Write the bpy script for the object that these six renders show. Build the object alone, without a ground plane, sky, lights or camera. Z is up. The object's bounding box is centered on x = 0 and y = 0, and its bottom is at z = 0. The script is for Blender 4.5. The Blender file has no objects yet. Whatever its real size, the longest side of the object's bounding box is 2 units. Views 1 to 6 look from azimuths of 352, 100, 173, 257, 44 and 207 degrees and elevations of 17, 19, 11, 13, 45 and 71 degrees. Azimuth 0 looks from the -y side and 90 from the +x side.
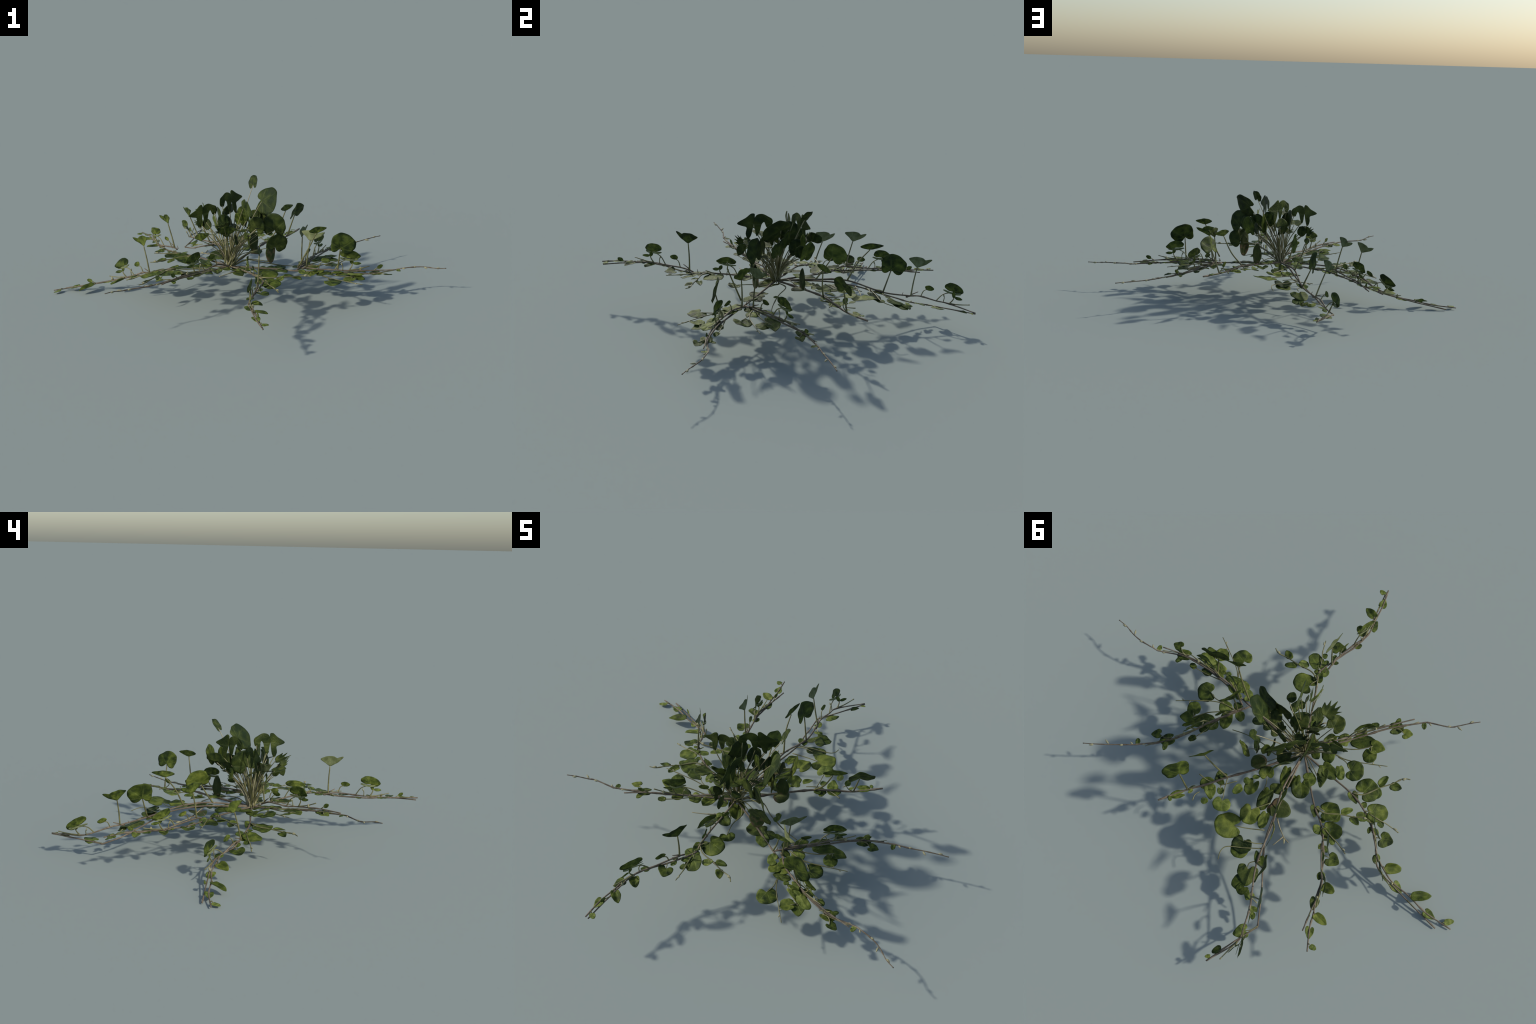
import bpy, math, random
import numpy as np
from mathutils import Vector, Matrix

random.seed(7)
rng = np.random.default_rng(7)

# ------------------------------------------------------------------ materials
def nodes_of(name):
    m = bpy.data.materials.new(name)
    m.use_nodes = True
    nt = m.node_tree
    nt.nodes.clear()
    return m, nt, nt.nodes.new, nt.links.new

def mix_rgb(new, link, fac, a, b, mode='MIX'):
    n = new('ShaderNodeMix'); n.data_type = 'RGBA'; n.blend_type = mode
    for sock, v in ((n.inputs[0], fac), (n.inputs[6], a), (n.inputs[7], b)):
        if hasattr(v, 'is_output'): link(v, sock)
        else: sock.default_value = v if not isinstance(v, tuple) else (*v, 1)
    return n.outputs[2]

def math_node(new, link, op, a, b=None, c=None):
    n = new('ShaderNodeMath'); n.operation = op
    for i, v in enumerate((a, b, c)):
        if v is None: continue
        if hasattr(v, 'is_output'): link(v, n.inputs[i])
        else: n.inputs[i].default_value = v
    return n.outputs[0]

def ramp(new, link, fac, stops):
    r = new('ShaderNodeValToRGB')
    el = r.color_ramp.elements
    el[0].position, el[0].color = stops[0][0], (*stops[0][1], 1)
    el[1].position, el[1].color = stops[-1][0], (*stops[-1][1], 1)
    for p, c in stops[1:-1]:
        e = el.new(p); e.color = (*c, 1)
    link(fac, r.inputs[0])
    return r.outputs[0]

def leaf_material(name, dark, mid, light, vein, rough=0.5, brown=0.0, trans=0.06):
    """Blade: lighter veins fanning out of the petiole, darker rim, blotches."""
    m, nt, new, link = nodes_of(name)
    tc = new('ShaderNodeTexCoord')
    info = new('ShaderNodeObjectInfo')
    sep = new('ShaderNodeSeparateXYZ'); link(tc.outputs['Object'], sep.inputs[0])
    ang = math_node(new, link, 'ARCTAN2', sep.outputs[0], sep.outputs[1])
    rad = new('ShaderNodeVectorMath'); rad.operation = 'LENGTH'
    flat = new('ShaderNodeCombineXYZ'); link(sep.outputs[0], flat.inputs[0]); link(sep.outputs[1], flat.inputs[1])
    link(flat.outputs[0], rad.inputs[0])
    off = new('ShaderNodeVectorMath'); off.operation = 'ADD'
    link(tc.outputs['Object'], off.inputs[0])
    seed = new('ShaderNodeCombineXYZ')
    link(math_node(new, link, 'MULTIPLY', info.outputs['Random'], 37.0), seed.inputs[2])
    link(seed.outputs[0], off.inputs[1])
    n1 = new('ShaderNodeTexNoise'); n1.inputs['Scale'].default_value = 2.3; n1.inputs['Detail'].default_value = 4
    link(off.outputs[0], n1.inputs['Vector'])
    n2 = new('ShaderNodeTexNoise'); n2.inputs['Scale'].default_value = 26; n2.inputs['Detail'].default_value = 3
    link(off.outputs[0], n2.inputs['Vector'])
    f = math_node(new, link, 'MULTIPLY_ADD', n1.outputs[0], 1.9, -0.52)
    f = math_node(new, link, 'MULTIPLY_ADD', info.outputs['Random'], 0.42, f)
    f = math_node(new, link, 'MULTIPLY_ADD', n2.outputs[0], 0.22, math_node(new, link, 'SUBTRACT', f, 0.3))
    f = math_node(new, link, 'MULTIPLY_ADD', rad.outputs['Value'], -0.22, math_node(new, link, 'ADD', f, 0.16))
    col = ramp(new, link, f, [(0.1, dark), (0.55, mid), (1.0, light)])
    # veins
    wob = math_node(new, link, 'MULTIPLY_ADD', n1.outputs[0], 0.35, ang)
    v = math_node(new, link, 'ABSOLUTE', math_node(new, link, 'SINE', math_node(new, link, 'MULTIPLY', wob, 3.5)))
    v = math_node(new, link, 'POWER', math_node(new, link, 'SUBTRACT', 1.0, v), 5.0)
    fall = math_node(new, link, 'MULTIPLY_ADD', rad.outputs['Value'], -0.75, 0.72)
    fall = math_node(new, link, 'MAXIMUM', fall, 0.0)
    vf = math_node(new, link, 'MULTIPLY', math_node(new, link, 'MULTIPLY', v, fall), 0.75)
    col = mix_rgb(new, link, vf, col, vein)
    if brown > 0:
        n3 = new('ShaderNodeTexNoise'); n3.inputs['Scale'].default_value = 1.6; n3.inputs['Detail'].default_value = 5
        link(off.outputs[0], n3.inputs['Vector'])
        bm = math_node(new, link, 'MULTIPLY_ADD', sep.outputs[1], -0.45, math_node(new, link, 'ADD', n3.outputs[0], 0.2))
        bf = new('ShaderNodeMapRange'); link(bm, bf.inputs[0])
        bf.inputs[1].default_value = 0.66 - 0.2 * brown; bf.inputs[2].default_value = 0.74 - 0.2 * brown
        col = mix_rgb(new, link, bf.outputs[0], col, (0.15, 0.105, 0.055))
    p = new('ShaderNodeBsdfPrincipled')
    link(col, p.inputs['Base Color'])
    rr = math_node(new, link, 'MULTIPLY_ADD', n2.outputs[0], 0.18, rough - 0.09)
    link(rr, p.inputs['Roughness'])
    p.inputs['Specular IOR Level'].default_value = 0.13
    b = new('ShaderNodeBump'); b.inputs['Strength'].default_value = 0.25; b.inputs['Distance'].default_value = 0.02
    hgt = math_node(new, link, 'MULTIPLY_ADD', v, -0.5, n2.outputs[0])
    link(hgt, b.inputs['Height']); link(b.outputs[0], p.inputs['Normal'])
    tr = new('ShaderNodeBsdfTranslucent'); link(mix_rgb(new, link, 0.35, col, light), tr.inputs[0])
    ms = new('ShaderNodeMixShader'); ms.inputs[0].default_value = trans
    link(p.outputs[0], ms.inputs[1]); link(tr.outputs[0], ms.inputs[2])
    out = new('ShaderNodeOutputMaterial'); link(ms.outputs[0], out.inputs[0])
    return m

def bark_material(name, a, b, c, scale=60, rough=0.75):
    m, nt, new, link = nodes_of(name)
    tc = new('ShaderNodeTexCoord')
    n1 = new('ShaderNodeTexNoise'); n1.inputs['Scale'].default_value = scale; n1.inputs['Detail'].default_value = 5
    n2 = new('ShaderNodeTexNoise'); n2.inputs['Scale'].default_value = 9; n2.inputs['Detail'].default_value = 2
    link(tc.outputs['Object'], n1.inputs['Vector']); link(tc.outputs['Object'], n2.inputs['Vector'])
    f = math_node(new, link, 'MULTIPLY_ADD', n2.outputs[0], 0.9, math_node(new, link, 'MULTIPLY_ADD', n1.outputs[0], 0.7, -0.3))
    col = ramp(new, link, f, [(0.25, a), (0.52, b), (0.8, c)])
    p = new('ShaderNodeBsdfPrincipled'); link(col, p.inputs['Base Color'])
    p.inputs['Roughness'].default_value = rough
    bu = new('ShaderNodeBump'); bu.inputs['Strength'].default_value = 0.5; bu.inputs['Distance'].default_value = 0.004
    link(n1.outputs[0], bu.inputs['Height']); link(bu.outputs[0], p.inputs['Normal'])
    out = new('ShaderNodeOutputMaterial'); link(p.outputs[0], out.inputs[0])
    return m

LEAF = leaf_material('leaf_green', (0.015, 0.027, 0.006), (0.068, 0.094, 0.014), (0.165, 0.195, 0.034), (0.18, 0.21, 0.05))
YOUNG = leaf_material('leaf_young', (0.026, 0.044, 0.009), (0.085, 0.117, 0.018), (0.205, 0.24, 0.055), (0.25, 0.27, 0.10), 0.48)
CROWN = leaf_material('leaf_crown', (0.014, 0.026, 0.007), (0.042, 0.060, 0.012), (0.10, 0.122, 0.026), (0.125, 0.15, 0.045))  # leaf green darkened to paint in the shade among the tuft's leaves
WORN = leaf_material('leaf_worn', (0.03, 0.045, 0.012), (0.06, 0.08, 0.02), (0.11, 0.125, 0.04), (0.14, 0.15, 0.06), 0.5, brown=0.45)
PALE = leaf_material('leaf_underside', (0.10, 0.12, 0.045), (0.165, 0.19, 0.085), (0.24, 0.26, 0.13), (0.27, 0.29, 0.16), 0.5)
BUDM = bark_material('bud_skin', (0.2, 0.19, 0.09), (0.32, 0.3, 0.16), (0.45, 0.42, 0.26), 80, 0.55)
BARK = bark_material('stem_bark', (0.06, 0.045, 0.028), (0.125, 0.098, 0.062), (0.24, 0.20, 0.135))
PETI = bark_material('petiole_skin', (0.075, 0.072, 0.026), (0.145, 0.14, 0.05), (0.25, 0.235, 0.10), 40, 0.5)
STRAW = bark_material('straw_skin', (0.15, 0.13, 0.07), (0.26, 0.235, 0.135), (0.42, 0.385, 0.25), 40, 0.6)

# ------------------------------------------------------------------ helpers
V = lambda *a: np.array(a, float)
def unit(v):
    v = np.asarray(v, float); return v / (np.linalg.norm(v) + 1e-12)

def spline(pts, n=8):
    """Centripetal-ish Catmull-Rom through the points."""
    p = [np.asarray(q, float) for q in pts]
    if len(p) == 2: return np.array([p[0] + (p[1] - p[0]) * t for t in np.linspace(0, 1, 4)])
    p = [2 * p[0] - p[1]] + p + [2 * p[-1] - p[-2]]
    out = []
    for i in range(1, len(p) - 2):
        a, b, c, d = p[i-1:i+3]
        for t in np.linspace(0, 1, n, endpoint=False):
            out.append(0.5 * (2*b + (c-a)*t + (2*a-5*b+4*c-d)*t*t + (3*b-a-3*c+d)*t**3))
    out.append(p[-2])
    return np.array(out)

def link_obj(name, mesh, parent):
    o = bpy.data.objects.new(name, mesh)
    bpy.context.scene.collection.objects.link(o)
    o.parent = parent
    return o

def tube_geo(path, r0, r1, seg=7, knots=0.0, wob=0.0, bulb=0.0):
    """Verts/faces of a round rod along a path; knots swell it at nodes."""
    path = np.asarray(path)
    n = len(path)
    vs, fs = [], []
    t = np.gradient(path, axis=0)
    ref = V(0, 0, 1) if abs(unit(t[0])[2]) < 0.9 else V(1, 0, 0)
    ph = rng.uniform(0, 6.28)
    for i in range(n):
        d = unit(t[i])
        x = unit(np.cross(d, ref)); y = np.cross(d, x); ref = unit(np.cross(x, d)) if False else ref
        f = i / (n - 1)
        r = r0 + (r1 - r0) * f
        r *= 1 + knots * max(0, math.sin(f * n * 0.55 + ph)) ** 8 + wob * math.sin(i * 1.7 + ph)
        r *= 1 + bulb * math.exp(-((f - 0.94) / 0.05) ** 2)
        for k in range(seg):
            a = 2 * math.pi * k / seg
            vs.append(path[i] + r * (math.cos(a) * x + math.sin(a) * y))
    for i in range(n - 1):
        for k in range(seg):
            fs.append((i*seg+k, i*seg+(k+1) % seg, (i+1)*seg+(k+1) % seg, (i+1)*seg+k))
    a = len(vs); vs.append(path[0]); vs.append(path[-1] + unit(t[-1]) * r1 * 0.6)
    for k in range(seg):
        fs.append((a, (k+1) % seg, k)); fs.append((a+1, (n-1)*seg+k, (n-1)*seg+(k+1) % seg))
    return vs, fs

def mesh_from(name, vs, fs, mat):
    me = bpy.data.meshes.new(name)
    me.from_pydata([tuple(v) for v in vs], [], fs)
    for p in me.polygons: p.use_smooth = True
    me.materials.append(mat)
    me.update()
    return me

def rod(name, pts, r0, r1, mat, parent, n=6, **kw):
    vs, fs = tube_geo(spline(pts, n), r0, r1, **kw)
    return link_obj(name, mesh_from(name, vs, fs, mat), parent)

# ------------------------------------------------------------------ blades
# Outline of a blade around its centre; the petiole joins at the origin and
# +y points to the blade's far end.  Units: 1 = distance petiole -> far end.
def kidney(asym=0.0, notch=0.30, wide=1.0):
    pts = []
    for k in range(48):
        a = 2 * math.pi * k / 48            # 0 = far end
        r = 1.0 + 0.05 * math.cos(2 * a)
        d = abs(math.pi - a)
        r -= notch * 2.0 * math.exp(-(d / 0.26) ** 2)
        r += 0.10 * math.exp(-((d - 0.62) / 0.3) ** 2)
        x = math.sin(a) * r * wide * (1 + asym * math.sin(a))
        y = math.cos(a) * r
        pts.append((x * 0.70, y * 0.66 + 0.34))
    return pts, (0, 0.34)

def smooth_loop(ctrl, n=48):
    c = [V(*p) for p in ctrl]; m = len(c); out = []
    per = max(2, n // m)
    for i in range(m):
        a, b, cc, d = c[i-1], c[i], c[(i+1) % m], c[(i+2) % m]
        for t in np.linspace(0, 1, per, endpoint=False):
            out.append(0.5 * (2*b + (cc-a)*t + (2*a-5*b+4*cc-d)*t*t + (3*b-a-3*cc+d)*t**3))
    return [tuple(q) for q in out]

OUT = {
    'kidney': kidney(),
    'kidney_lop': kidney(0.16, 0.27, 0.95),
    'orb': kidney(0.05, 0.10, 0.93),
    'heart': (smooth_loop([(0, 0.02), (0.18, -0.2), (0.42, -0.12), (0.45, 0.25), (0.28, 0.66), (0, 1.0),
                           (-0.28, 0.7), (-0.42, 0.3), (-0.38, -0.1), (-0.16, -0.16)]), (0, 0.35)),
    'oval': (smooth_loop([(0, 0), (0.26, 0.15), (0.36, 0.45), (0.25, 0.82), (0, 1.0), (-0.25, 0.82), (-0.36, 0.45), (-0.26, 0.15)]), (0, 0.48)),
    'slim': (smooth_loop([(0, 0), (0.16, 0.1), (0.27, 0.35), (0.24, 0.72), (0.04, 1.0), (-0.17, 0.8), (-0.26, 0.5), (-0.22, 0.12)]), (0, 0.48)),
    # blade folded along its midrib: a short lobe at the base and a long one
    'folded': (smooth_loop([(0, 0), (0.2, -0.02), (0.34, 0.14), (0.33, 0.5), (0.2, 0.85), (-0.02, 1.0), (-0.2, 0.8),
                            (-0.3, 0.42), (-0.22, 0.1)]), (0.02, 0.42)),
    'fan': (smooth_loop([(0, 0), (-0.45, 0.36), (-0.9, 0.72), (-0.5, 0.92), (0.0, 1.0), (0.45, 0.92), (0.72, 0.76),
                         (1.05, 0.86), (1.32, 0.84), (1.02, 0.5), (0.5, 0.2)]), (0.02, 0.55)),
    'flatfan': (smooth_loop([(0, 0), (-0.5, 0.1), (-1.1, 0.35), (-0.75, 0.72), (0.0, 1.0), (0.8, 0.95), (1.5, 0.8), (1.1, 0.42), (0.5, 0.14)]), (0.05, 0.5)),
    'dome': (smooth_loop([(0, 0.1), (-0.55, 0.06), (-1.0, 0.22), (-1.04, 0.55), (-0.72, 0.88), (-0.1, 1.0), (0.5, 0.9),
                          (0.98, 0.55), (1.0, 0.3), (0.6, 0.08)]), (0, 0.5)),
    'lip': (smooth_loop([(0, 0), (-0.5, 0.02), (-1.0, 0.22), (-0.9, 0.36), (-0.3, 0.27), (0.3, 0.30), (0.8, 0.42), (0.86, 0.22), (0.5, 0.03)]), (-0.05, 0.17)),
    # drooping leaf of the tuft: an arch with a short and a long leg
    'saddle': (smooth_loop([(0, 0), (0.02, 0.13), (0.12, 0.2), (0.28, 0.28), (0.45, 0.23), (0.53, 0.07), (0.50, -0.15), (0.44, -0.37),
                            (0.36, -0.24), (0.31, -0.04), (0.25, 0.04), (0.20, -0.01), (0.17, -0.11), (0.05, -0.1)], 56), (0.28, 0.17)),
    # its partner, a cone open to the side with a tail
    'cone': (smooth_loop([(0.5, 0.15), (0.51, 0.27), (0.6, 0.28), (0.76, 0.15), (1.0, 0.0), (0.86, -0.08), (0.73, -0.13), (0.75, -0.3),
                          (0.7, -0.46), (0.62, -0.4), (0.54, -0.1)]), (0.64, 0.06)),
    # torn leaf with finger-like lobes
    'ragged': (smooth_loop([(0, 0), (0.25, -0.02), (0.42, 0.2), (0.34, 0.45), (0.5, 0.78), (0.3, 0.6), (0.28, 0.98), (0.13, 0.66), (0.04, 1.06),
                            (-0.08, 0.62), (-0.24, 0.9), (-0.24, 0.52), (-0.42, 0.6), (-0.36, 0.25), (-0.2, 0.02)], 60), (0, 0.3)),
}

def blade_mesh(kind, seed, cup, fold, ripple, mats):
    """Blade with thickness: rings from the centre to the outline, cupped,
    folded at the midrib and rippled between the veins."""
    pts, c = OUT[kind]
    r = np.random.default_rng(seed)
    n = len(pts); rings = 6
    vs = [V(c[0], c[1], 0)]
    ph = r.uniform(0, 6.28, 4)
    for j in range(1, rings + 1):
        f = j / rings
        for k, (x, y) in enumerate(pts):
            wob = 1 + 0.018 * math.sin(5 * 2 * math.pi * k / n + ph[0]) * f + 0.012 * math.sin(9 * 2 * math.pi * k / n + ph[1]) * f
            vs.append(V(c[0] + (x - c[0]) * f * wob, c[1] + (y - c[1]) * f * wob, 0))
    for v in vs:
        x, y = v[0], v[1]
        rr = math.hypot(x, y); a = math.atan2(x, y)
        z = cup * (x * x + 0.6 * (y - c[1]) ** 2) + fold * abs(x)
        z += ripple * rr * math.cos(a * 7 + ph[2]) * 0.5
        z += 0.02 * math.sin(3 * x + ph[3]) * math.sin(2.6 * y + ph[0])
        v[2] = z
    zm = sum(v[2] for v in vs) / len(vs)
    for v in vs: v[2] -= zm - 0.008
    fs = []
    for k in range(n): fs.append((0, 1 + k, 1 + (k + 1) % n))
    for j in range(rings - 1):
        a, b = 1 + j * n, 1 + (j + 1) * n
        for k in range(n): fs.append((a + k, b + k, b + (k + 1) % n, a + (k + 1) % n))
    N = len(vs)
    th = 0.016
    low = [v - V(0, 0, th) for v in vs]
    fl = [tuple(i + N for i in reversed(f)) for f in fs]
    a = 1 + (rings - 1) * n
    rim = [(a + k, a + N + k, a + N + (k + 1) % n, a + (k + 1) % n) for k in range(n)]
    me = bpy.data.meshes.new(kind + '_blade')
    me.from_pydata([tuple(v) for v in vs + low], [], fs + fl + rim)
    for m in mats: me.materials.append(m)
    for i, p in enumerate(me.polygons):
        p.use_smooth = True
        if len(mats) > 1 and len(fs) <= i < len(fs) + len(fl): p.material_index = 1
    me.update()
    if me.polygons[0].normal.z < 0: me.flip_normals()
    return me

_cache = {}
def get_blade(kind, mats, var):
    key = (kind, tuple(m.name for m in mats), var)
    if key not in _cache:
        r = random.Random(hash((kind, var)) % 1000 if False else sum(map(ord, kind)) * 7 + var)
        fold = {'folded': 0.42, 'heart': 0.22, 'oval': 0.16, 'slim': 0.2, 'saddle': 0.0, 'cone': 0.0, 'fan': 0.1}.get(kind, 0.22)
        _cache[key] = blade_mesh(kind, 11 * var + len(kind), r.uniform(-0.12, 0.16), fold * r.uniform(0.6, 1.2) * (1 if var != 1 else -0.8), 0.06, mats)
    return _cache[key]

_count = [0]
def leaf(parent, base, tip, normal, width, kind='kidney', mat=LEAF, under=None, name='leaf', flip=False):
    """One blade: base = petiole joint, tip = far end, width across."""
    base, tip = np.asarray(base, float), np.asarray(tip, float)
    Y = tip - base; L = np.linalg.norm(Y); y = Y / L
    nz = np.asarray(normal, float); nz = unit(nz - y * (nz @ y))
    x = np.cross(y, nz)
    xs = [p[0] for p in OUT[kind][0]]
    sx = width / (max(xs) - min(xs))
    if flip: x = -x
    _count[0] += 1
    me = get_blade(kind, [mat] + ([under] if under else []), _count[0] % 3)
    o = link_obj(name, me, parent)
    sz = 0.5 * (L + sx) if L < 3 * sx else sx
    sz = min(sz, 0.09)
    M = Matrix(((x[0]*sx, y[0]*L, nz[0]*sz, base[0]), (x[1]*sx, y[1]*L, nz[1]*sz, base[1]),
                (x[2]*sx, y[2]*L, nz[2]*sz, base[2]), (0, 0, 0, 1)))
    o.matrix_world = M
    return o

_bud = []
def bud(parent, base, tip, w, name='bud'):
    if not _bud:
        vs, fs = tube_geo([V(0, 0, t) for t in np.linspace(0, 1, 7)], 0.5, 0.5, 8)
        prof = [0.35, 0.8, 1, 1, 0.8, 0.5, 0.15]
        for i in range(7):
            for k in range(8):
                vs[i*8+k] = V(vs[i*8+k][0] * prof[i], vs[i*8+k][1] * prof[i], vs[i*8+k][2])
        vs[-1] = V(0, 0, 1.02)
        _bud.append(mesh_from('bud', vs, fs, BUDM))
    base, tip = np.asarray(base, float), np.asarray(tip, float)
    o = link_obj(name, _bud[0], parent)
    d = Vector(tip - base)
    q = d.to_track_quat('Z', 'Y')
    o.matrix_world = Matrix.Translation(Vector(base)) @ q.to_matrix().to_4x4() @ Matrix.Diagonal((w, w, d.length, 1))
    return o

# ------------------------------------------------------------------ the plant
plant = bpy.data.objects.new('creeping_plant', None)
bpy.context.scene.collection.objects.link(plant)
ROOT = V(-0.079, -0.047, 0.182)
plant.location = (0, 0, 0)
plant['label'] = 'low creeping plant with round kidney leaves and long runners'
plant['category'] = 'plant'

class Runner:
    """Stem through nodes listed from the tip to the root, with local frames.
    at(u, a, t, h): a along the stem to the tip, t to its left, h up."""
    def __init__(self, nodes, r_tip, r_root, roll=0.0, name='runner', parent=None, bare=False, mat=BARK):
        self.n = [np.asarray(p, float) for p in nodes]
        path = spline(self.n[::-1], 7)
        vs, fs = tube_geo(path, r_root, r_tip, 8, knots=0.45, wob=0.07)
        self.o = link_obj(name, mesh_from(name, vs, fs, mat), parent or plant)
        self.roll = roll
    def frame(self, u):
        i = int(min(max(math.floor(u), 0), len(self.n) - 2)); f = u - i
        p = self.n[i] * (1 - f) + self.n[i+1] * f
        k = int(round(u)); j0, j1 = max(k - 1, 0), min(k + 1, len(self.n) - 1)
        T = unit(self.n[j0] - self.n[j1])
        L = unit(np.cross(V(0, 0, 1), T)); U = np.cross(T, L)
        c, s = math.cos(self.roll), math.sin(self.roll)
        return p, T, c * L + s * U, c * U - s * L
    def at(self, u, a=0, t=0, h=0):
        p, T, L, U = self.frame(u)
        return p + a * T + t * L + h * U

def jit(s=0.006): return V(*rng.normal(0, s, 3))

# ---- flat side growth of the leafy runners (node numbers: 0 tip ... 9)
def side_growth_leafy(R, k=1.0, stretch=1.0, inner=0.0):
    o = R.o
    def lf(u, b, t, w, kind, mat=LEAF, lift=0.0, pet=True, nt=0.18):
        p, T, L, U = R.frame(u)
        B = R.at(u, b[0]*k, b[1]*k, 0.001); E = R.at(u, t[0]*k, t[1]*k, -0.001 + lift)
        nrm = U + L * rng.normal(0, nt) + T * rng.normal(0, nt)
        leaf(o, B, E, nrm, w * k, kind, mat)
        if pet and np.hypot(*b) > 0.006:
            rod('petiole', [R.at(u, 0, 0, 0), R.at(u, b[0]*k*0.5, b[1]*k*0.6, 0.006), B], 0.0026, 0.0018, PETI, o, 4)
    s = stretch
    lf(0.35, (0.006, 0.010), (0.022*s, 0.036), 0.026, 'folded', YOUNG)
    lf(1, (0, 0.002), (0.045, 0.002), 0.038, 'heart', YOUNG)
    lf(2, (0.004, 0.006), (0.036*s*1.1, 0.062), 0.042, 'folded', LEAF)
    lf(3, (0.008, 0), (0.056, -0.006), 0.042, 'heart', YOUNG)
    lf(4, (0.005, 0.008), (0.026*s*1.1, 0.064), 0.046, 'folded', LEAF)
    lf(5, (0, -0.004), (0.036, -0.011), 0.026, 'oval', LEAF)
    lf(5, (0, 0.003), (0.026, 0.008), 0.018, 'oval', YOUNG)
    lf(6, (0.012, 0.024), (0.040, 0.064), 0.066, 'heart', LEAF)
    lf(6.3, (-0.012, -0.004), (0.012, -0.018), 0.020, 'oval', LEAF)
    lf(6.3, (-0.002, 0.002), (0.027, 0.020), 0.026, 'oval', YOUNG)
    lf(6.6, (0.014, 0.004), (0.002, 0.026), 0.022, 'oval', YOUNG)
    lf(7, (0.004, -0.004), (0.026, -0.036), 0.050, 'oval', YOUNG)
    lf(7, (0.018, 0.024), (0.052, 0.080), 0.076, 'orb', LEAF)
    lf(7, (0.014, 0.004), (0.056, 0.016), 0.044, 'oval', YOUNG)
    lf(7.3, (0.010, 0.002), (-0.002, 0.027), 0.026, 'oval', YOUNG)
    lf(8, (0.030 - inner, 0.038 - 0.1 * inner), (0.046 - inner * 0.7, 0.100), 0.100, 'kidney', LEAF)
    lf(8, (0.050, 0.070), (0.090, 0.080), 0.050, 'oval', YOUNG, pet=False)
    lf(8, (0.002, 0.002), (0.044, -0.014), 0.044, 'heart', LEAF)
    # two side twigs with their own leaves
    pts = [R.at(7, a*k, t*k, 0.004) for a, t in ((0.02, 0.012), (0.058, 0.034), (0.088, 0.054), (0.14, 0.079))]
    rod('side_twig', pts, 0.0028, 0.0022, PETI, o, 5, knots=0.5)
    lf(7, (0.066, 0.036), (0.093, 0.032), 0.028, 'folded', YOUNG, pet=False)
    bud(o, R.at(7, 0.115*k, 0.068*k, 0.006), R.at(7, 0.128*k, 0.08*k, 0.01), 0.008)
    q = ((0.004, 0.004), (0.038, 0.034), (0.062, 0.100), (0.085, 0.150), (0.10, 0.196), (0.122, 0.215))
    rod('side_twig', [R.at(8, a*k, t*k, 0.004) for a, t in q], 0.0034, 0.0024, PETI, o, 5, knots=0.5)
    lf(8, (0.052, 0.104), (0.050, 0.160), 0.032, 'folded', YOUNG, pet=False)
    lf(8, (0.082, 0.142), (0.124, 0.164), 0.036, 'folded', LEAF, pet=False)
    bud(o, R.at(8, 0.10*k, 0.19*k, 0.004), R.at(8, 0.108*k, 0.205*k, 0.01), 0.012)

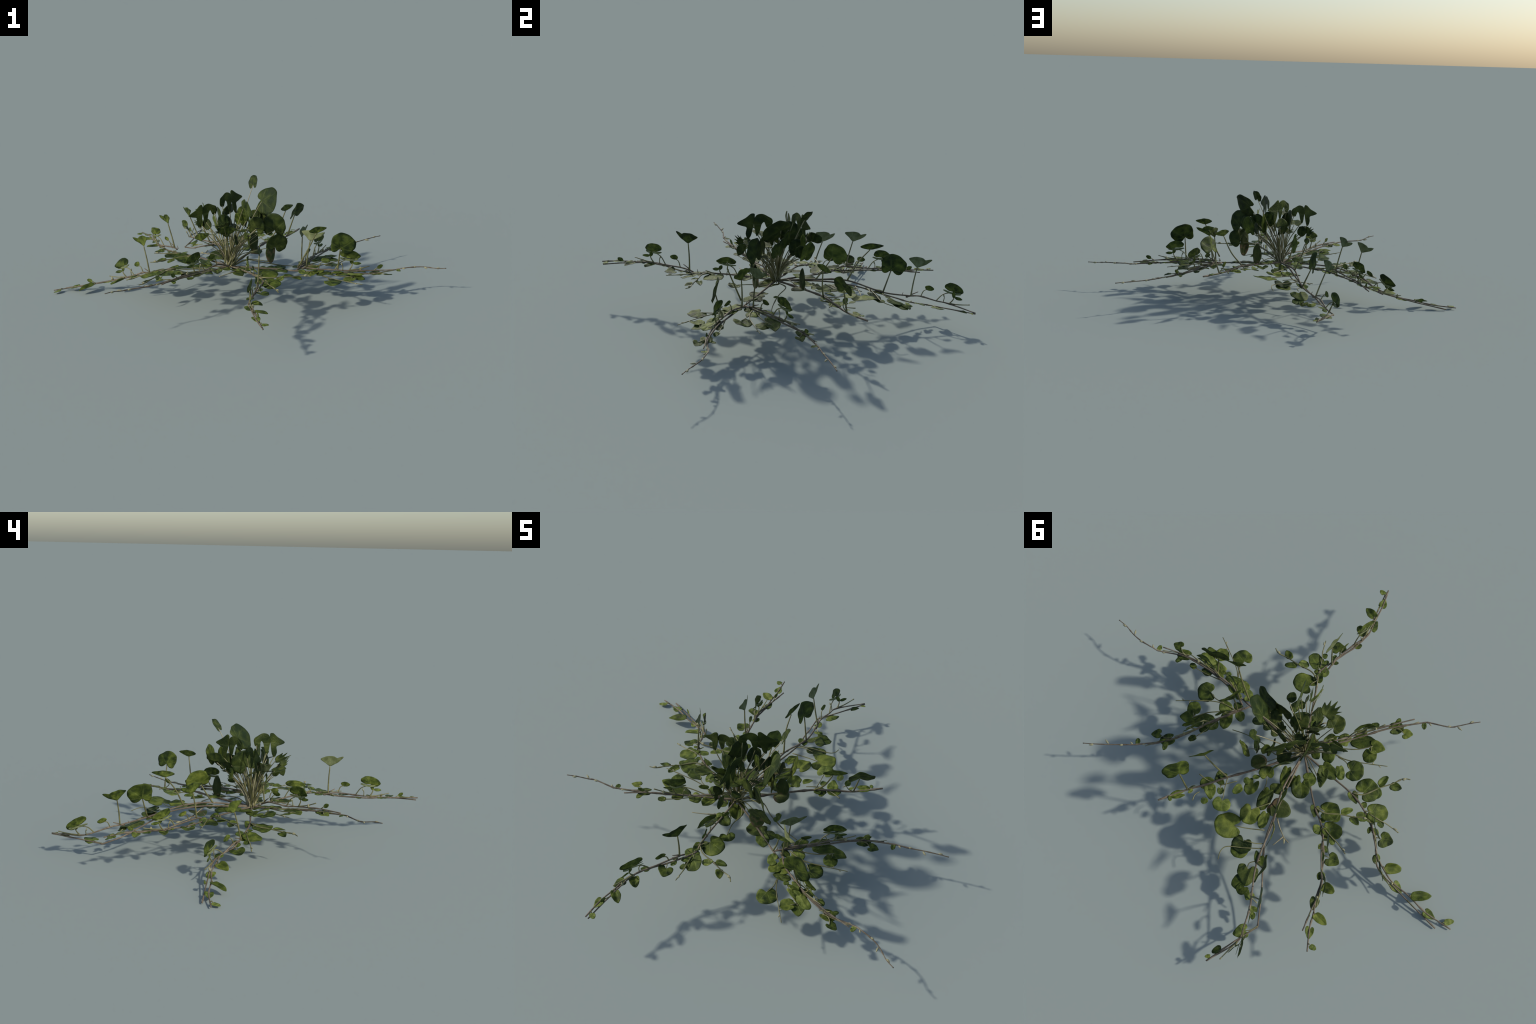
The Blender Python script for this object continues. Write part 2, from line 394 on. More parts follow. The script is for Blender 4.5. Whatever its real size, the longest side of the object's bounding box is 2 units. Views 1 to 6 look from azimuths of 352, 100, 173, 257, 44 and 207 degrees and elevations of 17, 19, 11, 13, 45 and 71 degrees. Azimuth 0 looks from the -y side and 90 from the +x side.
# ---- flat side growth of the runners with long bare tips
def side_growth_bare(R, inner=True):
    o = R.o
    def lf(u, b, t, w, kind, mat=LEAF, pet=None, nt=0.12):
        p, T, L, U = R.frame(u)
        B = R.at(u, b[0], b[1], 0.001); E = R.at(u, t[0], t[1], -0.002)
        leaf(o, B, E, U + L * rng.normal(0, nt) + T * rng.normal(0, nt), w, kind, mat)
        if pet is not None:
            a = R.at(u, pet[0], pet[1], 0)
            m = 0.5 * (a + B) + V(0, 0, 0.004) + np.cross(U, B - a) * 0.12
            rod('petiole', [a, m, B], 0.0026, 0.0018, PETI, o, 4)
    def bd(u, b, t, w): bud(o, R.at(u, *b), R.at(u, *t), w)
    bd(1, (0, 0.002), (0.02, 0.007), 0.010)
    bd(2, (-0.004, -0.004), (0.012, -0.024), 0.009)
    bd(3, (0.008, 0.004), (-0.013, -0.001), 0.010)
    bd(4, (0, -0.002), (0.012, -0.014), 0.008)
    lf(5, (0.008, -0.005), (0.004, -0.030), 0.022, 'orb', YOUNG)
    bd(5, (-0.012, 0.004), (-0.028, 0.002), 0.007)
    lf(6, (0.022, -0.038), (0.060, -0.048), 0.046, 'heart', LEAF, (-0.015, -0.006))
    lf(6, (-0.024, -0.006), (0.026, -0.004), 0.056, 'kidney', LEAF, (-0.05, 0.0))
    lf(6, (0.002, 0.012), (0.020, 0.038), 0.024, 'orb', YOUNG)
    rod('side_twig', [R.at(6, a, t, 0.002) for a, t in ((-0.03, -0.012), (0.03, -0.006), (0.097, 0.004))], 0.0022, 0.0015, PETI, o, 4, knots=0.4)
    lf(8, (0.058, -0.058), (0.108, -0.088), 0.064, 'heart', LEAF)
    lf(8, (0.042, -0.082), (0.020, -0.124), 0.064, 'kidney', LEAF, (0.05, -0.058))
    lf(8, (-0.066, -0.135), (-0.012, -0.160), 0.092, 'kidney', LEAF, (-0.098, -0.062))
    rod('side_twig', [R.at(8, a, t, 0) for a, t in ((-0.12, -0.006), (-0.02, -0.048), (0.06, -0.058))], 0.003, 0.0024, PETI, o, 5)
    rod('side_twig', [R.at(8, a, t, 0) for a, t in ((-0.13, -0.01), (-0.095, -0.06), (-0.05, -0.095), (0.02, -0.13), (0.095, -0.165))], 0.0028, 0.0018, PETI, o, 5, knots=0.5)
    bd(8, (0.035, -0.138), (0.045, -0.128), 0.006); bd(8, (0.06, -0.15), (0.066, -0.163), 0.006)
    lf(8, (-0.03, -0.012), (0.082, -0.040), 0.062, 'oval', LEAF)
    lf(8, (0.09, 0.034), (0.118, 0.032), 0.028, 'orb', LEAF)
    rod('side_twig', [R.at(8, a, t, 0) for a, t in ((-0.045, 0.004), (0.02, 0.022), (0.09, 0.034))], 0.0026, 0.002, PETI, o, 5, knots=0.4)
    lf(8, (0.004, 0.006), (0.058, 0.018), 0.040, 'oval', LEAF)
    if not inner: return
    lf(9, (0.108, 0.0), (0.150, 0.046), 0.056, 'kidney', LEAF)
    lf(9, (0.10, -0.006), (0.10, -0.078), 0.062, 'oval', YOUNG)
    lf(9, (0.196, -0.004), (0.170, 0.030), 0.060, 'orb', YOUNG)
    lf(9, (0.05, 0.0), (0.065, 0.050), 0.044, 'oval', YOUNG)
    lf(9, (0.04, 0.0), (0.055, -0.045), 0.040, 'oval', LEAF)

# ---- upright growth standing on a runner; nodes: F fan, S small, R round, W twin, P tip leaf, tip
def upright_growth(parent, nodes, tip=None, roll=0.0, k=1.0, apex=None, fan=True, small=True, stem=True, r=(0.003, 0.0042)):
    names = [n for n in ('F', 'S', 'R', 'W', 'P') if n in nodes]
    pts = [nodes[n] for n in names] + ([tip] if tip is not None else [])
    pts = [np.asarray(p, float) for p in pts]
    def fr(i):
        j0, j1 = max(i - 1, 0), min(i + 1, len(pts) - 1)
        T = unit(pts[j1] - pts[j0]); L = unit(np.cross(V(0, 0, 1), T)); U = np.cross(T, L)
        c, s = math.cos(roll), math.sin(roll)
        if apex is not None:          # lean of the whole upright shoot, given by its fan leaf
            F = pts[0]; T0 = unit(pts[1] - F)
            U = unit(np.asarray(apex) - F - 0.017 * T0)
            U = unit(U - T * (U @ T) * 0.75)
            return T, unit(np.cross(U, T)), U
        return T, c * L + s * U, c * U - s * L
    def A(n, a, h, off=(0, 0, 0)):
        i = names.index(n); T, L, U = fr(i)
        return pts[i] + a * k * T + h * k * U + np.asarray(off)
    def Nn(n, s=0.1):
        T, L, U = fr(names.index(n)); return -L + rng.normal(0, s) * U + rng.normal(0, s) * T
    if stem:
        vs, fs = tube_geo(spline([pts[0] - 0.025 * fr(0)[0] - 0.006 * fr(0)[2]] + pts, 6), r[1], r[0], 7, knots=0.5, wob=0.08)
        st = link_obj('upright_stem', mesh_from('upright_stem', vs, fs, BARK), parent)
    if 'F' in names and fan:
        rod('petiole', [A('F', 0, 0), A('F', 0.006, 0.07), A('F', 0.017, 0.144)], 0.0042, 0.0028, PETI, parent, 6)
        leaf(parent, A('F', 0.017, 0.143), A('F', 0.018, 0.197), -Nn('F'), 0.121, 'fan', LEAF, PALE, flip=True)
        rod('thorn', [A('F', 0.004, 0.008), A('F', 0.036, 0.022)], 0.003, 0.002, BARK, parent, 3)
        rod('thorn', [A('F', -0.048, 0.0), A('F', -0.042, 0.017)], 0.0022, 0.0012, BARK, parent, 3)
    if 'S' in names and small:
        rod('petiole', [A('S', 0, 0), A('S', 0.006, 0.023), A('S', 0.013, 0.034), A('S', 0.025, 0.039)], 0.0028, 0.002, PETI, parent, 5)
        leaf(parent, A('S', 0.012, 0.050), A('S', 0.060, 0.046), Nn('S'), 0.026, 'oval', LEAF)
    if 'R' in names:
        rod('petiole', [A('R', 0, 0), A('R', 0.024, 0.038), A('R', 0.053, 0.055)], 0.003, 0.0022, PETI, parent, 6)
        leaf(parent, A('R', 0.072, 0.060), A('R', 0.078, 0.106), Nn('R'), 0.105, 'dome', LEAF)
        leaf(parent, A('R', 0.072, 0.052) - 0.003 * Nn('R', 0), A('R', 0.073, 0.088) - 0.004 * Nn('R', 0), Nn('R'), 0.092, 'lip', PALE)
        leaf(parent, A('R', 0.072, 0.052) + 0.003 * Nn('R', 0), A('R', 0.073, 0.088) + 0.004 * Nn('R', 0), -Nn('R'), 0.092, 'lip', PALE, flip=True)
    if 'W' in names:
        rod('petiole', [A('W', -0.031, -0.001), A('W', -0.032, 0.022), A('W', -0.038, 0.036)], 0.0024, 0.0016, PETI, parent, 4)
        bud(parent, A('W', -0.036, 0.026), A('W', -0.040, 0.042), 0.007)
        rod('petiole', [A('W', 0, 0), A('W', 0.012, 0.02), A('W', 0.017, 0.036)], 0.0036, 0.0024, PETI, parent, 5)
        leaf(parent, A('W', 0.020, 0.037), A('W', 0.060, 0.039), Nn('W'), 0.016, 'slim', YOUNG)
        leaf(parent, A('W', 0.017, 0.034), A('W', 0.004, 0.064), Nn('W'), 0.019, 'oval', LEAF)
        rod('side_twig', [A('W', 0, 0.002), A('W', 0.05, 0.010), A('W', 0.102, 0.025)], 0.0034, 0.0022, PETI, parent, 5, knots=0.5)
    if 'P' in names:
        if 'W' in names:
            m = 0.45 * (A('P', 0, 0) + V(0, 0, 0)) + 0.55 * A('W', 0, 0)
            bud(parent, m, m + fr(names.index('P'))[2] * 0.02, 0.013)
        rod('petiole', [A('P', 0, 0), A('P', 0.017, 0.014)], 0.003, 0.002, PETI, parent, 3)
        leaf(parent, A('P', 0.016, 0.012), A('P', 0.044, 0.028), Nn('P'), 0.021, 'oval', YOUNG)

# ---- tall leaves on long stalks: G big kidney, C curved-stalk fan, D wide leaf
def tall_growth(parent, d):
    for kind, b, m, a, t, w, nrm in d:
        b, a, t = map(lambda q: np.asarray(q, float), (b, a, t))
        mid = np.asarray(m, float) if m is not None else 0.5 * (a + b) + 0.04 * (a - b)
        rod('petiole', [b, mid, a], 0.0044, 0.0028, PETI, parent, 6)
        leaf(parent, a, t, nrm, w, kind, LEAF, None)

# =========================== leafy runners
A1 = Runner([(-.056,-.945,.192), (-.07,-.851,.200), (-.072,-.774,.203), (-.078,-.714,.206), (-.07,-.665,.204), (-.049,-.601,.206),
             (-.014,-.529,.205), (.035,-.415,.214), (.022,-.369,.218), (-.004,-.29,.215), (-.045,-.15,.198), ROOT], 0.0032, 0.0042)
A2 = Runner([(-.494,.723,.179), (-.459,.634,.183), (-.443,.565,.178), (-.423,.505,.178), (-.412,.437,.175), (-.394,.394,.178),
             (-.367,.326,.178), (-.299,.215,.186), (-.235,.154,.186), (-.16,.06,.184), ROOT], 0.0032, 0.0042)
A3 = Runner([(-.994,.32,.008), (-.865,.308,.022), (-.771,.28,.039), (-.68,.263,.054), (-.611,.227,.075), (-.562,.195,.096),
             (-.525,.133,.112), (-.433,.06,.155), (-.347,.02,.172), (-.22,-.01,.18), ROOT], 0.0032, 0.0042)
side_growth_leafy(A1, 1.0, 1.0, 0.062)
side_growth_leafy(A2, 1.0)
side_growth_leafy(A3, 1.1, 1.7)
upright_growth(A1.o, dict(F=(.001,-.471,.217), S=(-.011,-.522,.222), R=(-.042,-.606,.215), W=(-.067,-.675,.211), P=(-.06,-.818,.197)), (-.05,-.939,.179), apex=(.009,-.485,.359))
upright_growth(A1.o, dict(S=(.0,-.158,.205), R=(-.022,-.232,.211), W=(.002,-.306,.210)), (.02,-.37,.217), k=0.8, stem=False)
upright_growth(A2.o, dict(F=(-.336,.276,.206), S=(-.351,.316,.2), R=(-.388,.388,.189), W=(-.42,.449,.182), P=(-.43,.57,.18)), (-.437,.655,.179), k=0.94, apex=(-.359,.291,.332))
upright_growth(A3.o, dict(F=(-.484,.091,.135), S=(-.516,.131,.129), R=(-.563,.19,.097), W=(-.603,.244,.073), P=(-.77,.30,.035)), (-.933,.347,.006), apex=(-.516,.142,.263))

# =========================== bare-tipped runners
B1 = Runner([(.997,-.239,.141), (.95,-.228,.141), (.898,-.205,.146), (.848,-.193,.146), (.783,-.189,.144), (.749,-.191,.14),
             (.644,-.22,.14), (.58,-.22,.142), (.47,-.205,.15), (.245,-.14,.16), (.08,-.09,.172), ROOT], 0.0020, 0.0048)
B2 = Runner([(.82,.368,.155), (.777,.349,.155), (.72,.322,.154), (.666,.293,.153), (.62,.27,.155), (.594,.254,.157),
             (.495,.185,.16), (.435,.118,.16), (.365,.02,.162), (.245,-.135,.16)], 0.0020, 0.0045)
B3 = Runner([(-.708,-.517,.253), (-.67,-.49,.25), (-.63,-.46,.24), (-.597,-.438,.237), (-.51,-.415,.236), (-.483,-.4,.235),
             (-.393,-.335,.227), (-.334,-.285,.222), (-.253,-.207,.208), ROOT], 0.0020, 0.005)
side_growth_bare(B1, False); side_growth_bare(B2); side_growth_bare(B3)
upright_growth(B1.o, dict(F=(.297,-.14,.172), S=(.351,-.178,.172), R=(.43,-.198,.168), W=(.499,-.215,.164), P=(.626,-.222,.156)), (.743,-.213,.147), apex=(.327,-.15,.31))
upright_growth(B2.o, dict(F=(.282,-.09,.173), S=(.31,-.05,.175), R=(.364,.019,.177), W=(.401,.077,.174), P=(.483,.173,.162)), (.56,.24,.157), apex=(.292,-.081,.312))
upright_growth(B3.o, dict(F=(-.112,-.105,.21), S=(-.155,-.128,.222), R=(-.222,-.191,.218), W=(-.272,-.238,.226), P=(-.365,-.325,.236)), (-.445,-.40,.234))
tall_growth(B1.o, [
    ('kidney_lop', (.445,-.199,.169), None, (.452,-.236,.289), (.470,-.224,.362), 0.132, (0.12, -1, 0.1)),
    ('flatfan', (.257,-.154,.191), (.30,-.18,.28), (.337,-.208,.368), (.339,-.208,.402), 0.096, (0.25, -1, 0)),
])

# =========================== kinked runner (drops to the ground, then turns)
T4 = Runner([(-.132,.946,.1), (-.19,.83,.088), (-.247,.726,.0755), (-.252,.716,.074), (-.249,.703,.076), (-.215,.617,.094), (-.185,.545,.12), (-.135,.44,.158), (-.11,.36,.185), (-.095,.2,.2), ROOT], 0.003, 0.004)
upright_growth(T4.o, dict(F=(-.175,.624,.142), S=(-.193,.673,.139), R=(-.206,.75,.119), W=(-.21,.816,.109)), (-.134,.946,.104), apex=(-.226,.658,.271))
rod('upright_stem', [(-.175,.624,.142), (-.128,.486,.163), (-.111,.306,.211), (-.078,.153,.211), ROOT], 0.0038, 0.0045, BARK, T4.o, 8, knots=0.4)
tall_growth(T4.o, [
    ('kidney_lop', (-.128,.486,.163), None, (-.17,.516,.272), (-.185,.520,.345), 0.125, (1, 0.1, 0.2)),
    ('flatfan', (-.111,.306,.211), (-.14,.35,.30), (-.155,.403,.368), (-.157,.402,.401), 0.115, (1, 0.1, 0.05)),
    ('kidney_lop', (-.078,.153,.211), (-.10,.19,.265), (-.108,.224,.322), (-.125,.245,.385), 0.118, (1, 0.1, 0.3)),
])
# =========================== short runner
T5 = Runner([(.376,.451,.208), (.288,.348,.202), (.225,.29,.208), (.159,.221,.216), (.083,.143,.207), (0,.05,.195), ROOT], 0.004, 0.0055)
tall_growth(T5.o, [
    ('kidney_lop', (.288,.348,.202), None, (.33,.33,.326), (.347,.308,.387), 0.12, (0.7, -0.7, 0.3)),
    ('flatfan', (.159,.221,.216), (.22,.22,.29), (.261,.223,.378), (.264,.226,.412), 0.11, (0.7, -0.7, 0)),
])


def flat_growth(R, rows, nt=0.1):
    """Leaves lying flat beside a runner: (shape, joint, far end, width)."""
    for kind, b, t, w, mat in rows:
        b, t = np.asarray(b, float), np.asarray(t, float)
        leaf(R.o, b, t, V(rng.normal(0, nt), rng.normal(0, nt), 1), w, kind, mat)

flat_growth(T4, [
    ('kidney', (.031,.392,.189), (.109,.428,.200), .115, LEAF),
    ('kidney', (0,.295,.194), (-.007,.360,.191), .088, LEAF),
    ('orb', (-.065,.292,.194), (-.071,.349,.188), .046, LEAF),
    ('orb', (-.026,.196,.185), (-.028,.276,.182), .060, LEAF),
    ('folded', (-.055,.225,.166), (-.155,.228,.166), .092, WORN),
    ('kidney', (-.033,.429,.174), (-.033,.482,.162), .090, CROWN),
    ('kidney', (-.033,.447,.164), (-.032,.503,.148), .080, LEAF),
    ('slim', (-.137,.490,.154), (-.101,.441,.172), .028, YOUNG),
    ('oval', (-.138,.492,.153), (-.139,.447,.166), .045, YOUNG),
    ('heart', (-.105,.520,.138), (-.125,.590,.112), .092, CROWN),
    ('kidney', (-.104,.562,.116), (-.080,.616,.104), .062, LEAF),
    ('kidney', (-.124,.594,.106), (-.108,.628,.098), .052, LEAF),
])
flat_growth(T4, [
    ('heart', (-.157,.604,.102), (-.155,.638,.093), .050, YOUNG),
    ('heart', (-.210,.668,.093), (-.181,.654,.100), .040, LEAF),
    ('oval', (-.208,.669,.092), (-.219,.699,.083), .024, YOUNG),
    ('heart', (-.216,.754,.081), (-.174,.792,.086), .062, YOUNG),
    ('folded', (-.162,.868,.094), (-.136,.905,.098), .030, YOUNG),
    ('folded', (-.139,.922,.100), (-.118,.933,.101), .018, YOUNG),
])
for pts in ([(-.093,.35,.191), (-.023,.377,.19), (.031,.392,.189)], [(-.06,.23,.197), (-.018,.275,.195), (0,.295,.194)],
            [(-.122,.422,.175), (-.05,.456,.174), (.018,.485,.174), (.034,.514,.167), (.028,.549,.156)],
            [(-.205,.63,.104), (-.168,.618,.112), (-.159,.608,.116)], [(-.252,.711,.076), (-.236,.739,.079), (-.216,.754,.081)],
            [(-.135,.47,.16), (-.10,.50,.156), (-.103,.526,.15)], [(-.12,.40,.18), (-.08,.42,.185), (-.033,.429,.184)]):
    rod('petiole', pts, 0.0026, 0.002, PETI, T4.o, 5)
for pts in ([(-.08,.2,.19), (-.111,.266,.15), (-.169,.323,.146), (-.204,.34,.146)], [(-.172,.328,.146), (-.15,.381,.146)]):
    rod('side_twig', pts, 0.003, 0.0022, STRAW, T4.o, 5, knots=0.5)
bud(T4.o, (-.178,.332,.146), (-.19,.355,.146), 0.009)

flat_growth(T5, [
    ('oval', (.325,.430,.212), (.343,.413,.214), .018, YOUNG),
    ('kidney', (.302,.378,.206), (.337,.410,.208), .040, LEAF),
    ('oval', (.268,.337,.208), (.277,.363,.210), .016, YOUNG),
    ('orb', (.210,.280,.206), (.254,.297,.206), .060, LEAF),
    ('heart', (.207,.291,.204), (.178,.342,.202), .052, YOUNG),
    ('kidney', (.162,.280,.208), (.151,.301,.208), .030, YOUNG),
    ('kidney', (.127,.326,.219), (.112,.373,.225), .080, YOUNG),
    ('oval', (.196,.345,.212), (.196,.379,.222), .032, YOUNG),
])
flat_growth(T5, [
    ('heart', (.181,.234,.206), (.204,.257,.206), .066, LEAF),
    ('oval', (.190,.236,.214), (.166,.210,.216), .026, YOUNG),
    ('folded', (.084,.226,.206), (.107,.271,.206), .038, YOUNG),
    ('kidney', (.048,.187,.206), (.049,.244,.206), .060, LEAF),
    ('oval', (.089,.182,.212), (.066,.207,.212), .030, YOUNG),
    ('oval', (.064,.169,.212), (.036,.151,.212), .024, YOUNG),
    ('kidney', (.011,.134,.214), (.036,.098,.216), .068, LEAF),
    ('oval', (.058,.058,.205), (.091,.126,.215), .070, WORN),
])
for pts in ([(.159,.219,.212), (.146,.269,.213), (.127,.326,.219)], [(.17,.265,.208), (.162,.28,.208)], [(.244,.383,.21), (.247,.355,.21), (.237,.334,.206)],
            [(.168,.264,.208), (.14,.239,.21), (.115,.216,.21)], [(-.005,.198,.2), (-.002,.164,.21), (.011,.134,.214)], [(.276,.265,.212), (.237,.271,.208), (.21,.27,.207)],
            [(.288,.348,.202), (.275,.33,.22), (.262,.326,.235)]):
    rod('petiole', pts, 0.0026, 0.002, PETI, T5.o, 5)
leaf(T5.o, (.262,.326,.235), (.262,.345,.262), (0.6,-0.7,0), 0.03, 'oval', YOUNG)

# =========================== tuft in the middle
tuft = bpy.data.objects.new('leaf_tuft', None)
bpy.context.scene.collection.objects.link(tuft); tuft.parent = plant
tuft.location = (0, 0, 0)

def tuft_leaf(apex, tip, w, nrm, kind='kidney', mat=CROWN, start=(0, 0, 0), bow=0.03, r=0.0026, under=None, flip=False):
    apex, tip = np.asarray(apex, float), np.asarray(tip, float)
    b = ROOT + np.asarray(start) + V(*rng.normal(0, 0.008, 3))
    b[2] = ROOT[2] - 0.003
    m1 = b * 0.62 + apex * 0.38 + V(0, 0, bow) ; m2 = b * 0.25 + apex * 0.75 + V(0, 0, bow * 0.6)
    rod('petiole', [b, m1, m2, apex], r, r * 0.65, STRAW if rng.random() < 0.3 else PETI, tuft, 5)
    leaf(tuft, apex, tip, nrm, w, kind, mat, under, flip=flip)

# three pairs of drooping leaves, each spanning from `far` to `end`
for far, end in (((-.110,.010,.498), (.017,.122,.501)), ((-.009,-.066,.499), (.019,-.235,.492)), ((-.127,.003,.469), (-.271,-.051,.461))):
    far, end = np.asarray(far, float), np.asarray(end, float)
    W = end - far; S = np.linalg.norm(W); up = unit(V(0, 0, 1) - unit(W) * unit(W)[2])
    n = np.cross(unit(W), up)
    for kind, span, legs in (('saddle', 0.53, ((0.10, -0.08), (0.43, -0.33))), ('cone', 0.50, ((0.69, -0.43),))):
        leaf(tuft, far, far + up * S, n, span * S * 1.02, kind, CROWN)
        for a, h in legs:
            e = far + W * a + up * S * h
            b = ROOT + V(*rng.normal(0, 0.01, 3)); b[2] = ROOT[2] - 0.003
            rod('petiole', [b, b * 0.6 + e * 0.4 + V(0, 0, 0.03), b * 0.2 + e * 0.8 + V(0, 0, 0.012), e], 0.003, 0.002, PETI, tuft, 5)

# single leaves: joint, far end, width, facing
for a, t, w, n, kind, mat in (
    ((.075,.1,.56), (.086,.129,.606), .052, (-.6,-.7,.3), 'kidney', CROWN),
    ((.104,-.006,.502), (.172,-.055,.535), .150, (-.588,-.576,.55), 'kidney_lop', CROWN),
    ((.143,-.115,.372), (.147,-.128,.462), .118, (-.38,-.92,0), 'kidney', CROWN),
    ((.143,-.117,.285), (.165,-.135,.355), .115, (.3,-1,0), 'kidney', CROWN),
    ((-.115,-.005,.40), (-.118,.03,.475), .13, (-1,.1,.15), 'kidney', CROWN),
    ((.115,.12,.39), (.13,.14,.465), .075, (.7,.7,.1), 'orb', LEAF),
    ((.110,-.015,.385), (.118,-.005,.45), .085, (-.5,-.8,.1), 'kidney', CROWN),
    ((.064,.001,.41), (.07,.005,.455), .06, (-.5,-.8,.1), 'kidney', CROWN),
    ((-.048,.129,.409), (-.055,.13,.46), .11, (-.75,.6,.3), 'dome', CROWN),
    ((.069,.104,.200), (.071,.104,.315), .062, (-.6,.8,0), 'oval', WORN),
    ((.125,-.115,.205), (.12,-.12,.325), .068, (.6,-.8,0), 'oval', WORN),
):
    tuft_leaf(a, t, w, n, kind, mat)
for a, t, w, n, kind, mat in (
    ((-.165,-.140,.385), (-.178,-.195,.400), .078, (-.2,-.55,.8), 'kidney', CROWN),
    ((-.115,-.155,.425), (-.132,-.225,.455), .085, (-.2,.5,.8), 'ragged', CROWN),
    ((.055,-.10,.375), (.055,-.105,.445), .085, (.2,1,.1), 'kidney', CROWN),
    ((.003,.013,.415), (.003,.013,.475), .062, (-.4,-.9,0), 'orb', LEAF),
    ((.052,-.15,.40), (.052,-.195,.415), .045, (.1,-.4,.9), 'oval', CROWN),
    ((-.018,-.055,.41), (-.02,-.07,.465), .066, (-.5,-.8,.2), 'kidney', LEAF),
    ((-.027,-.08,.38), (-.027,-.14,.388), .08, (.1,.2,1), 'kidney', CROWN),
    ((-.055,-.01,.385), (-.085,-.055,.395), .075, (.2,.3,.9), 'ragged', CROWN),
    ((.035,.09,.37), (.038,.092,.475), .045, (.7,-.7,.1), 'oval', LEAF),
    ((-.05,-.165,.33), (-.065,-.19,.39), .035, (-.9,.3,.2), 'slim', CROWN),
    ((.02,.065,.375), (.022,.062,.44), .08, (1,0,.1), 'kidney', CROWN),
):
    tuft_leaf(a, t, w, n, kind, mat)
for a, t, w, n, kind, mat in (
    ((-.10,-.03,.36), (-.145,-.045,.372), .06, (-.1,.4,1), 'ragged', CROWN),
    ((.02,-.03,.37), (.055,-.045,.378), .055, (.1,.5,1), 'ragged', CROWN),
    ((-.04,.05,.355), (-.035,.10,.365), .06, (.4,-.1,1), 'orb', CROWN),
    ((.07,-.07,.355), (.10,-.105,.362), .05, (-.2,.3,1), 'orb', CROWN),
    ((-.09,-.10,.365), (-.115,-.145,.372), .06, (.4,.2,1), 'ragged', CROWN),
    ((.075,.09,.365), (.078,.088,.43), .06, (.9,.3,0), 'oval', CROWN),
    ((-.222,-.085,.34), (-.226,-.088,.380), .075, (-.3,-1,.2), 'flatfan', LEAF),
    ((-.10,-.07,.40), (-.112,-.06,.46), .06, (-.3,.9,.1), 'kidney', CROWN),
    ((-.02,-.21,.375), (-.01,-.25,.415), .045, (1,.1,.2), 'ragged', CROWN),
    ((.0,-.205,.385), (.0,-.225,.32), .042, (1,.1,0), 'slim', CROWN),
    ((-.20,.08,.37), (-.235,.10,.40), .055, (.3,.8,.4), 'ragged', CROWN),
    ((-.17,.07,.35), (-.18,.085,.41), .05, (.4,.9,.1), 'oval', CROWN),
    ((-.07,.06,.37), (-.08,.09,.42), .065, (-.5,.8,.1), 'kidney', CROWN),
):
    tuft_leaf(a, t, w, n, kind, mat)

# bare stalks and dry straws of the tuft
vs, fs = [], []
for k in range(10):
    a = rng.uniform(0, 6.283); rr = rng.uniform(0.03, 0.17); hh = rng.uniform(0.08, 0.23)
    b = ROOT + V(rng.normal(0, .012), rng.normal(0, .012), -0.004)
    e = b + V(rr * math.cos(a), rr * math.sin(a), hh)
    v, f = tube_geo(spline([b, b * .55 + e * .45 + V(0, 0, .022), e], 6), 0.0024, 0.0012, 6)
    fs += [tuple(i + len(vs) for i in q) for q in f]; vs += v
st = link_obj('dry_stalks', mesh_from('dry_stalks', vs, fs, STRAW), tuft)
st['kind'] = 'stuff'

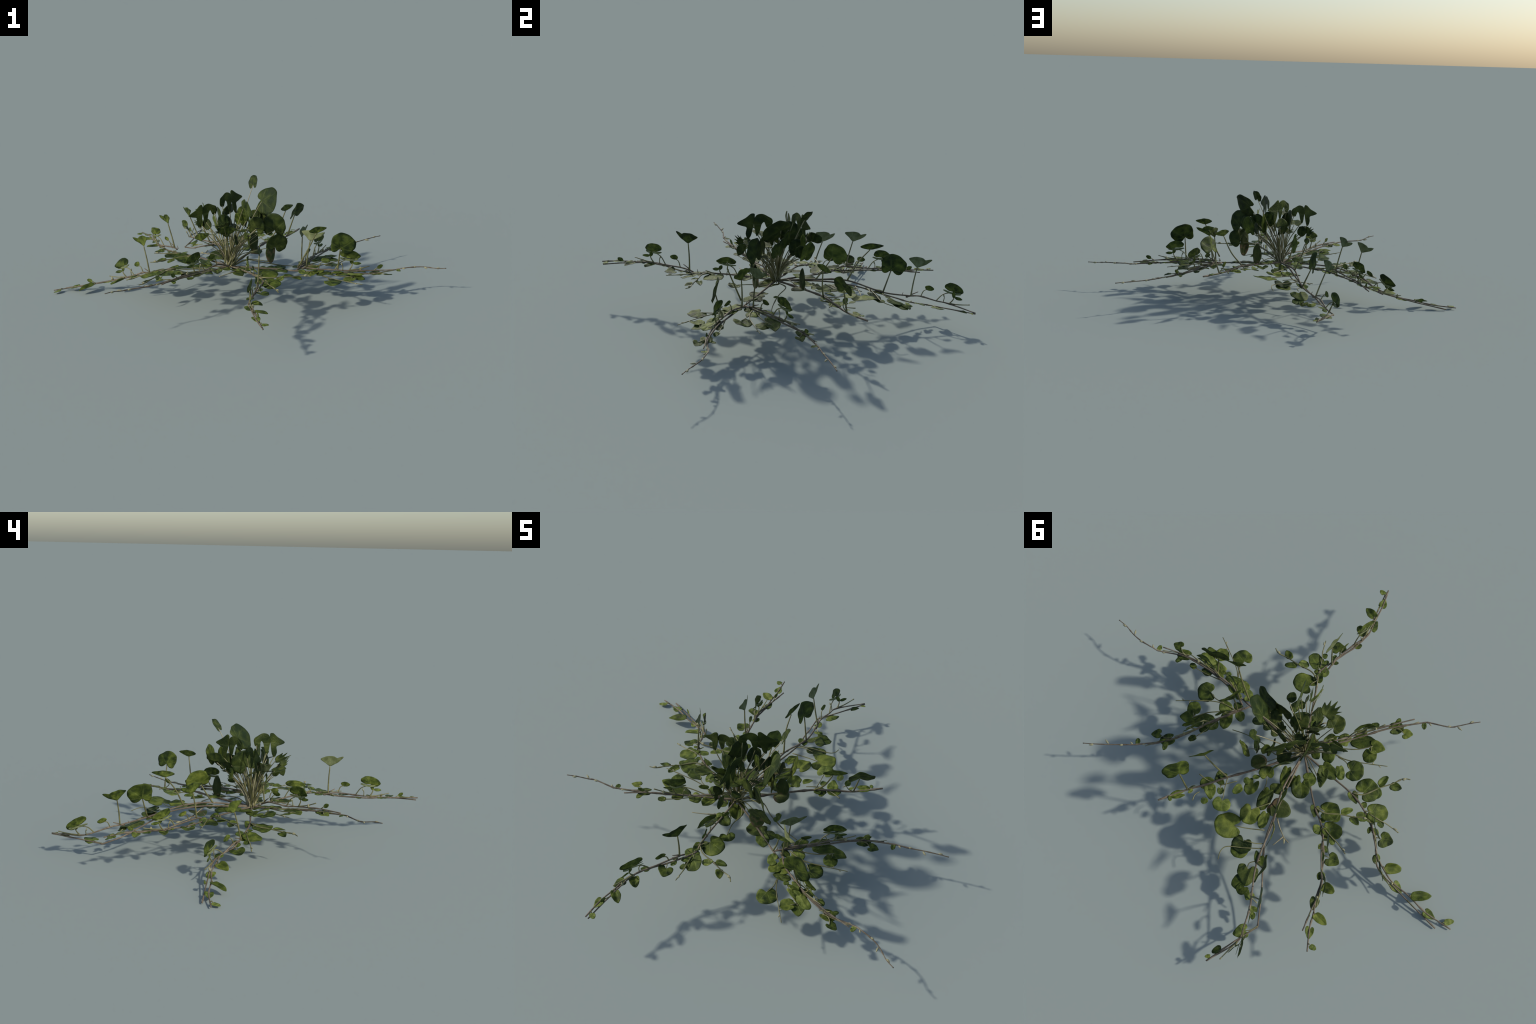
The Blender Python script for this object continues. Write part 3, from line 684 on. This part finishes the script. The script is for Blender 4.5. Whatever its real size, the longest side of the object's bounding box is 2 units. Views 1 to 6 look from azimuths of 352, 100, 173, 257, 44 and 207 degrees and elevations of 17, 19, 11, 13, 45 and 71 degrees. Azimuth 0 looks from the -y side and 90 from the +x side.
# low leaves close to the root
flat_growth(A2, [
    ('kidney', (-.133,.083,.188), (-.156,.150,.186), .085, LEAF), ('orb', (-.144,.061,.190), (-.183,.040,.192), .062, YOUNG),
    ('oval', (-.107,.057,.19), (-.120,.105,.192), .024, YOUNG), ('orb', (-.052,.066,.188), (-.070,.137,.184), .045, LEAF),
    ('oval', (-.098,.065,.184), (-.085,.130,.182), .036, LEAF), ('kidney', (-.074,.153,.186), (-.020,.162,.186), .048, CROWN),
])
flat_growth(A3, [
    ('heart', (-.195,-.010,.192), (-.216,.069,.196), .048, CROWN), ('orb', (-.192,-.029,.188), (-.255,-.004,.186), .062, LEAF),
    ('orb', (-.253,-.051,.190), (-.281,-.010,.188), .042, YOUNG),
])

flat_growth(A1, [
    ('kidney', (-.044,-.177,.202), (.017,-.198,.202), .062, LEAF), ('slim', (-.073,-.178,.200), (-.043,-.268,.200), .048, CROWN),
    ('oval', (-.067,-.183,.204), (-.040,-.174,.206), .032, YOUNG), ('kidney', (.040,-.225,.180), (.070,-.247,.180), .072, YOUNG),
])
flat_growth(B1, [
    ('kidney', (-.067,-.055,.170), (-.008,-.118,.168), .078, LEAF), ('kidney', (.105,-.077,.170), (.093,-.142,.166), .092, CROWN),
    ('orb', (.147,-.112,.168), (.197,-.148,.164), .060, YOUNG), ('orb', (.157,-.102,.170), (.196,-.075,.170), .050, CROWN),
    ('kidney', (.120,.008,.174), (.140,.016,.172), .066, YOUNG),
    ('kidney', (.285,-.172,.164), (.256,-.190,.162), .062, YOUNG), ('orb', (.323,-.196,.162), (.298,-.228,.160), .060, LEAF),
    ('orb', (.347,-.221,.160), (.408,-.207,.162), .040, LEAF), ('oval', (.296,-.151,.166), (.329,-.154,.166), .031, YOUNG),
])
flat_growth(B1, [
    ('oval', (.319,-.159,.170), (.333,-.195,.172), .034, YOUNG), ('kidney', (.335,-.177,.165), (.376,-.197,.165), .056, LEAF),
    ('oval', (.404,-.218,.160), (.406,-.244,.160), .026, YOUNG), ('heart', (.426,-.218,.158), (.471,-.219,.158), .038, LEAF),
    ('orb', (.505,-.244,.155), (.566,-.264,.153), .050, YOUNG), ('orb', (.446,-.239,.155), (.507,-.246,.154), .045, YOUNG),
])
for o, pts, mat in ((A1.o, [(-.06,-.17,.198), (-.085,-.198,.2), (-.117,-.223,.2), (-.157,-.25,.2)], STRAW),
                    (A1.o, [(-.03,-.06,.18), (.006,-.099,.18), (.012,-.158,.18), (.040,-.225,.18)], PETI),
                    (B1.o, [(-.05,-.03,.182), (.019,.020,.188), (.1,-.002,.173), (.193,-.012,.154), (.263,-.007,.141)], PETI)):
    rod('side_twig', pts, 0.003, 0.002, mat, o, 6, knots=0.5)
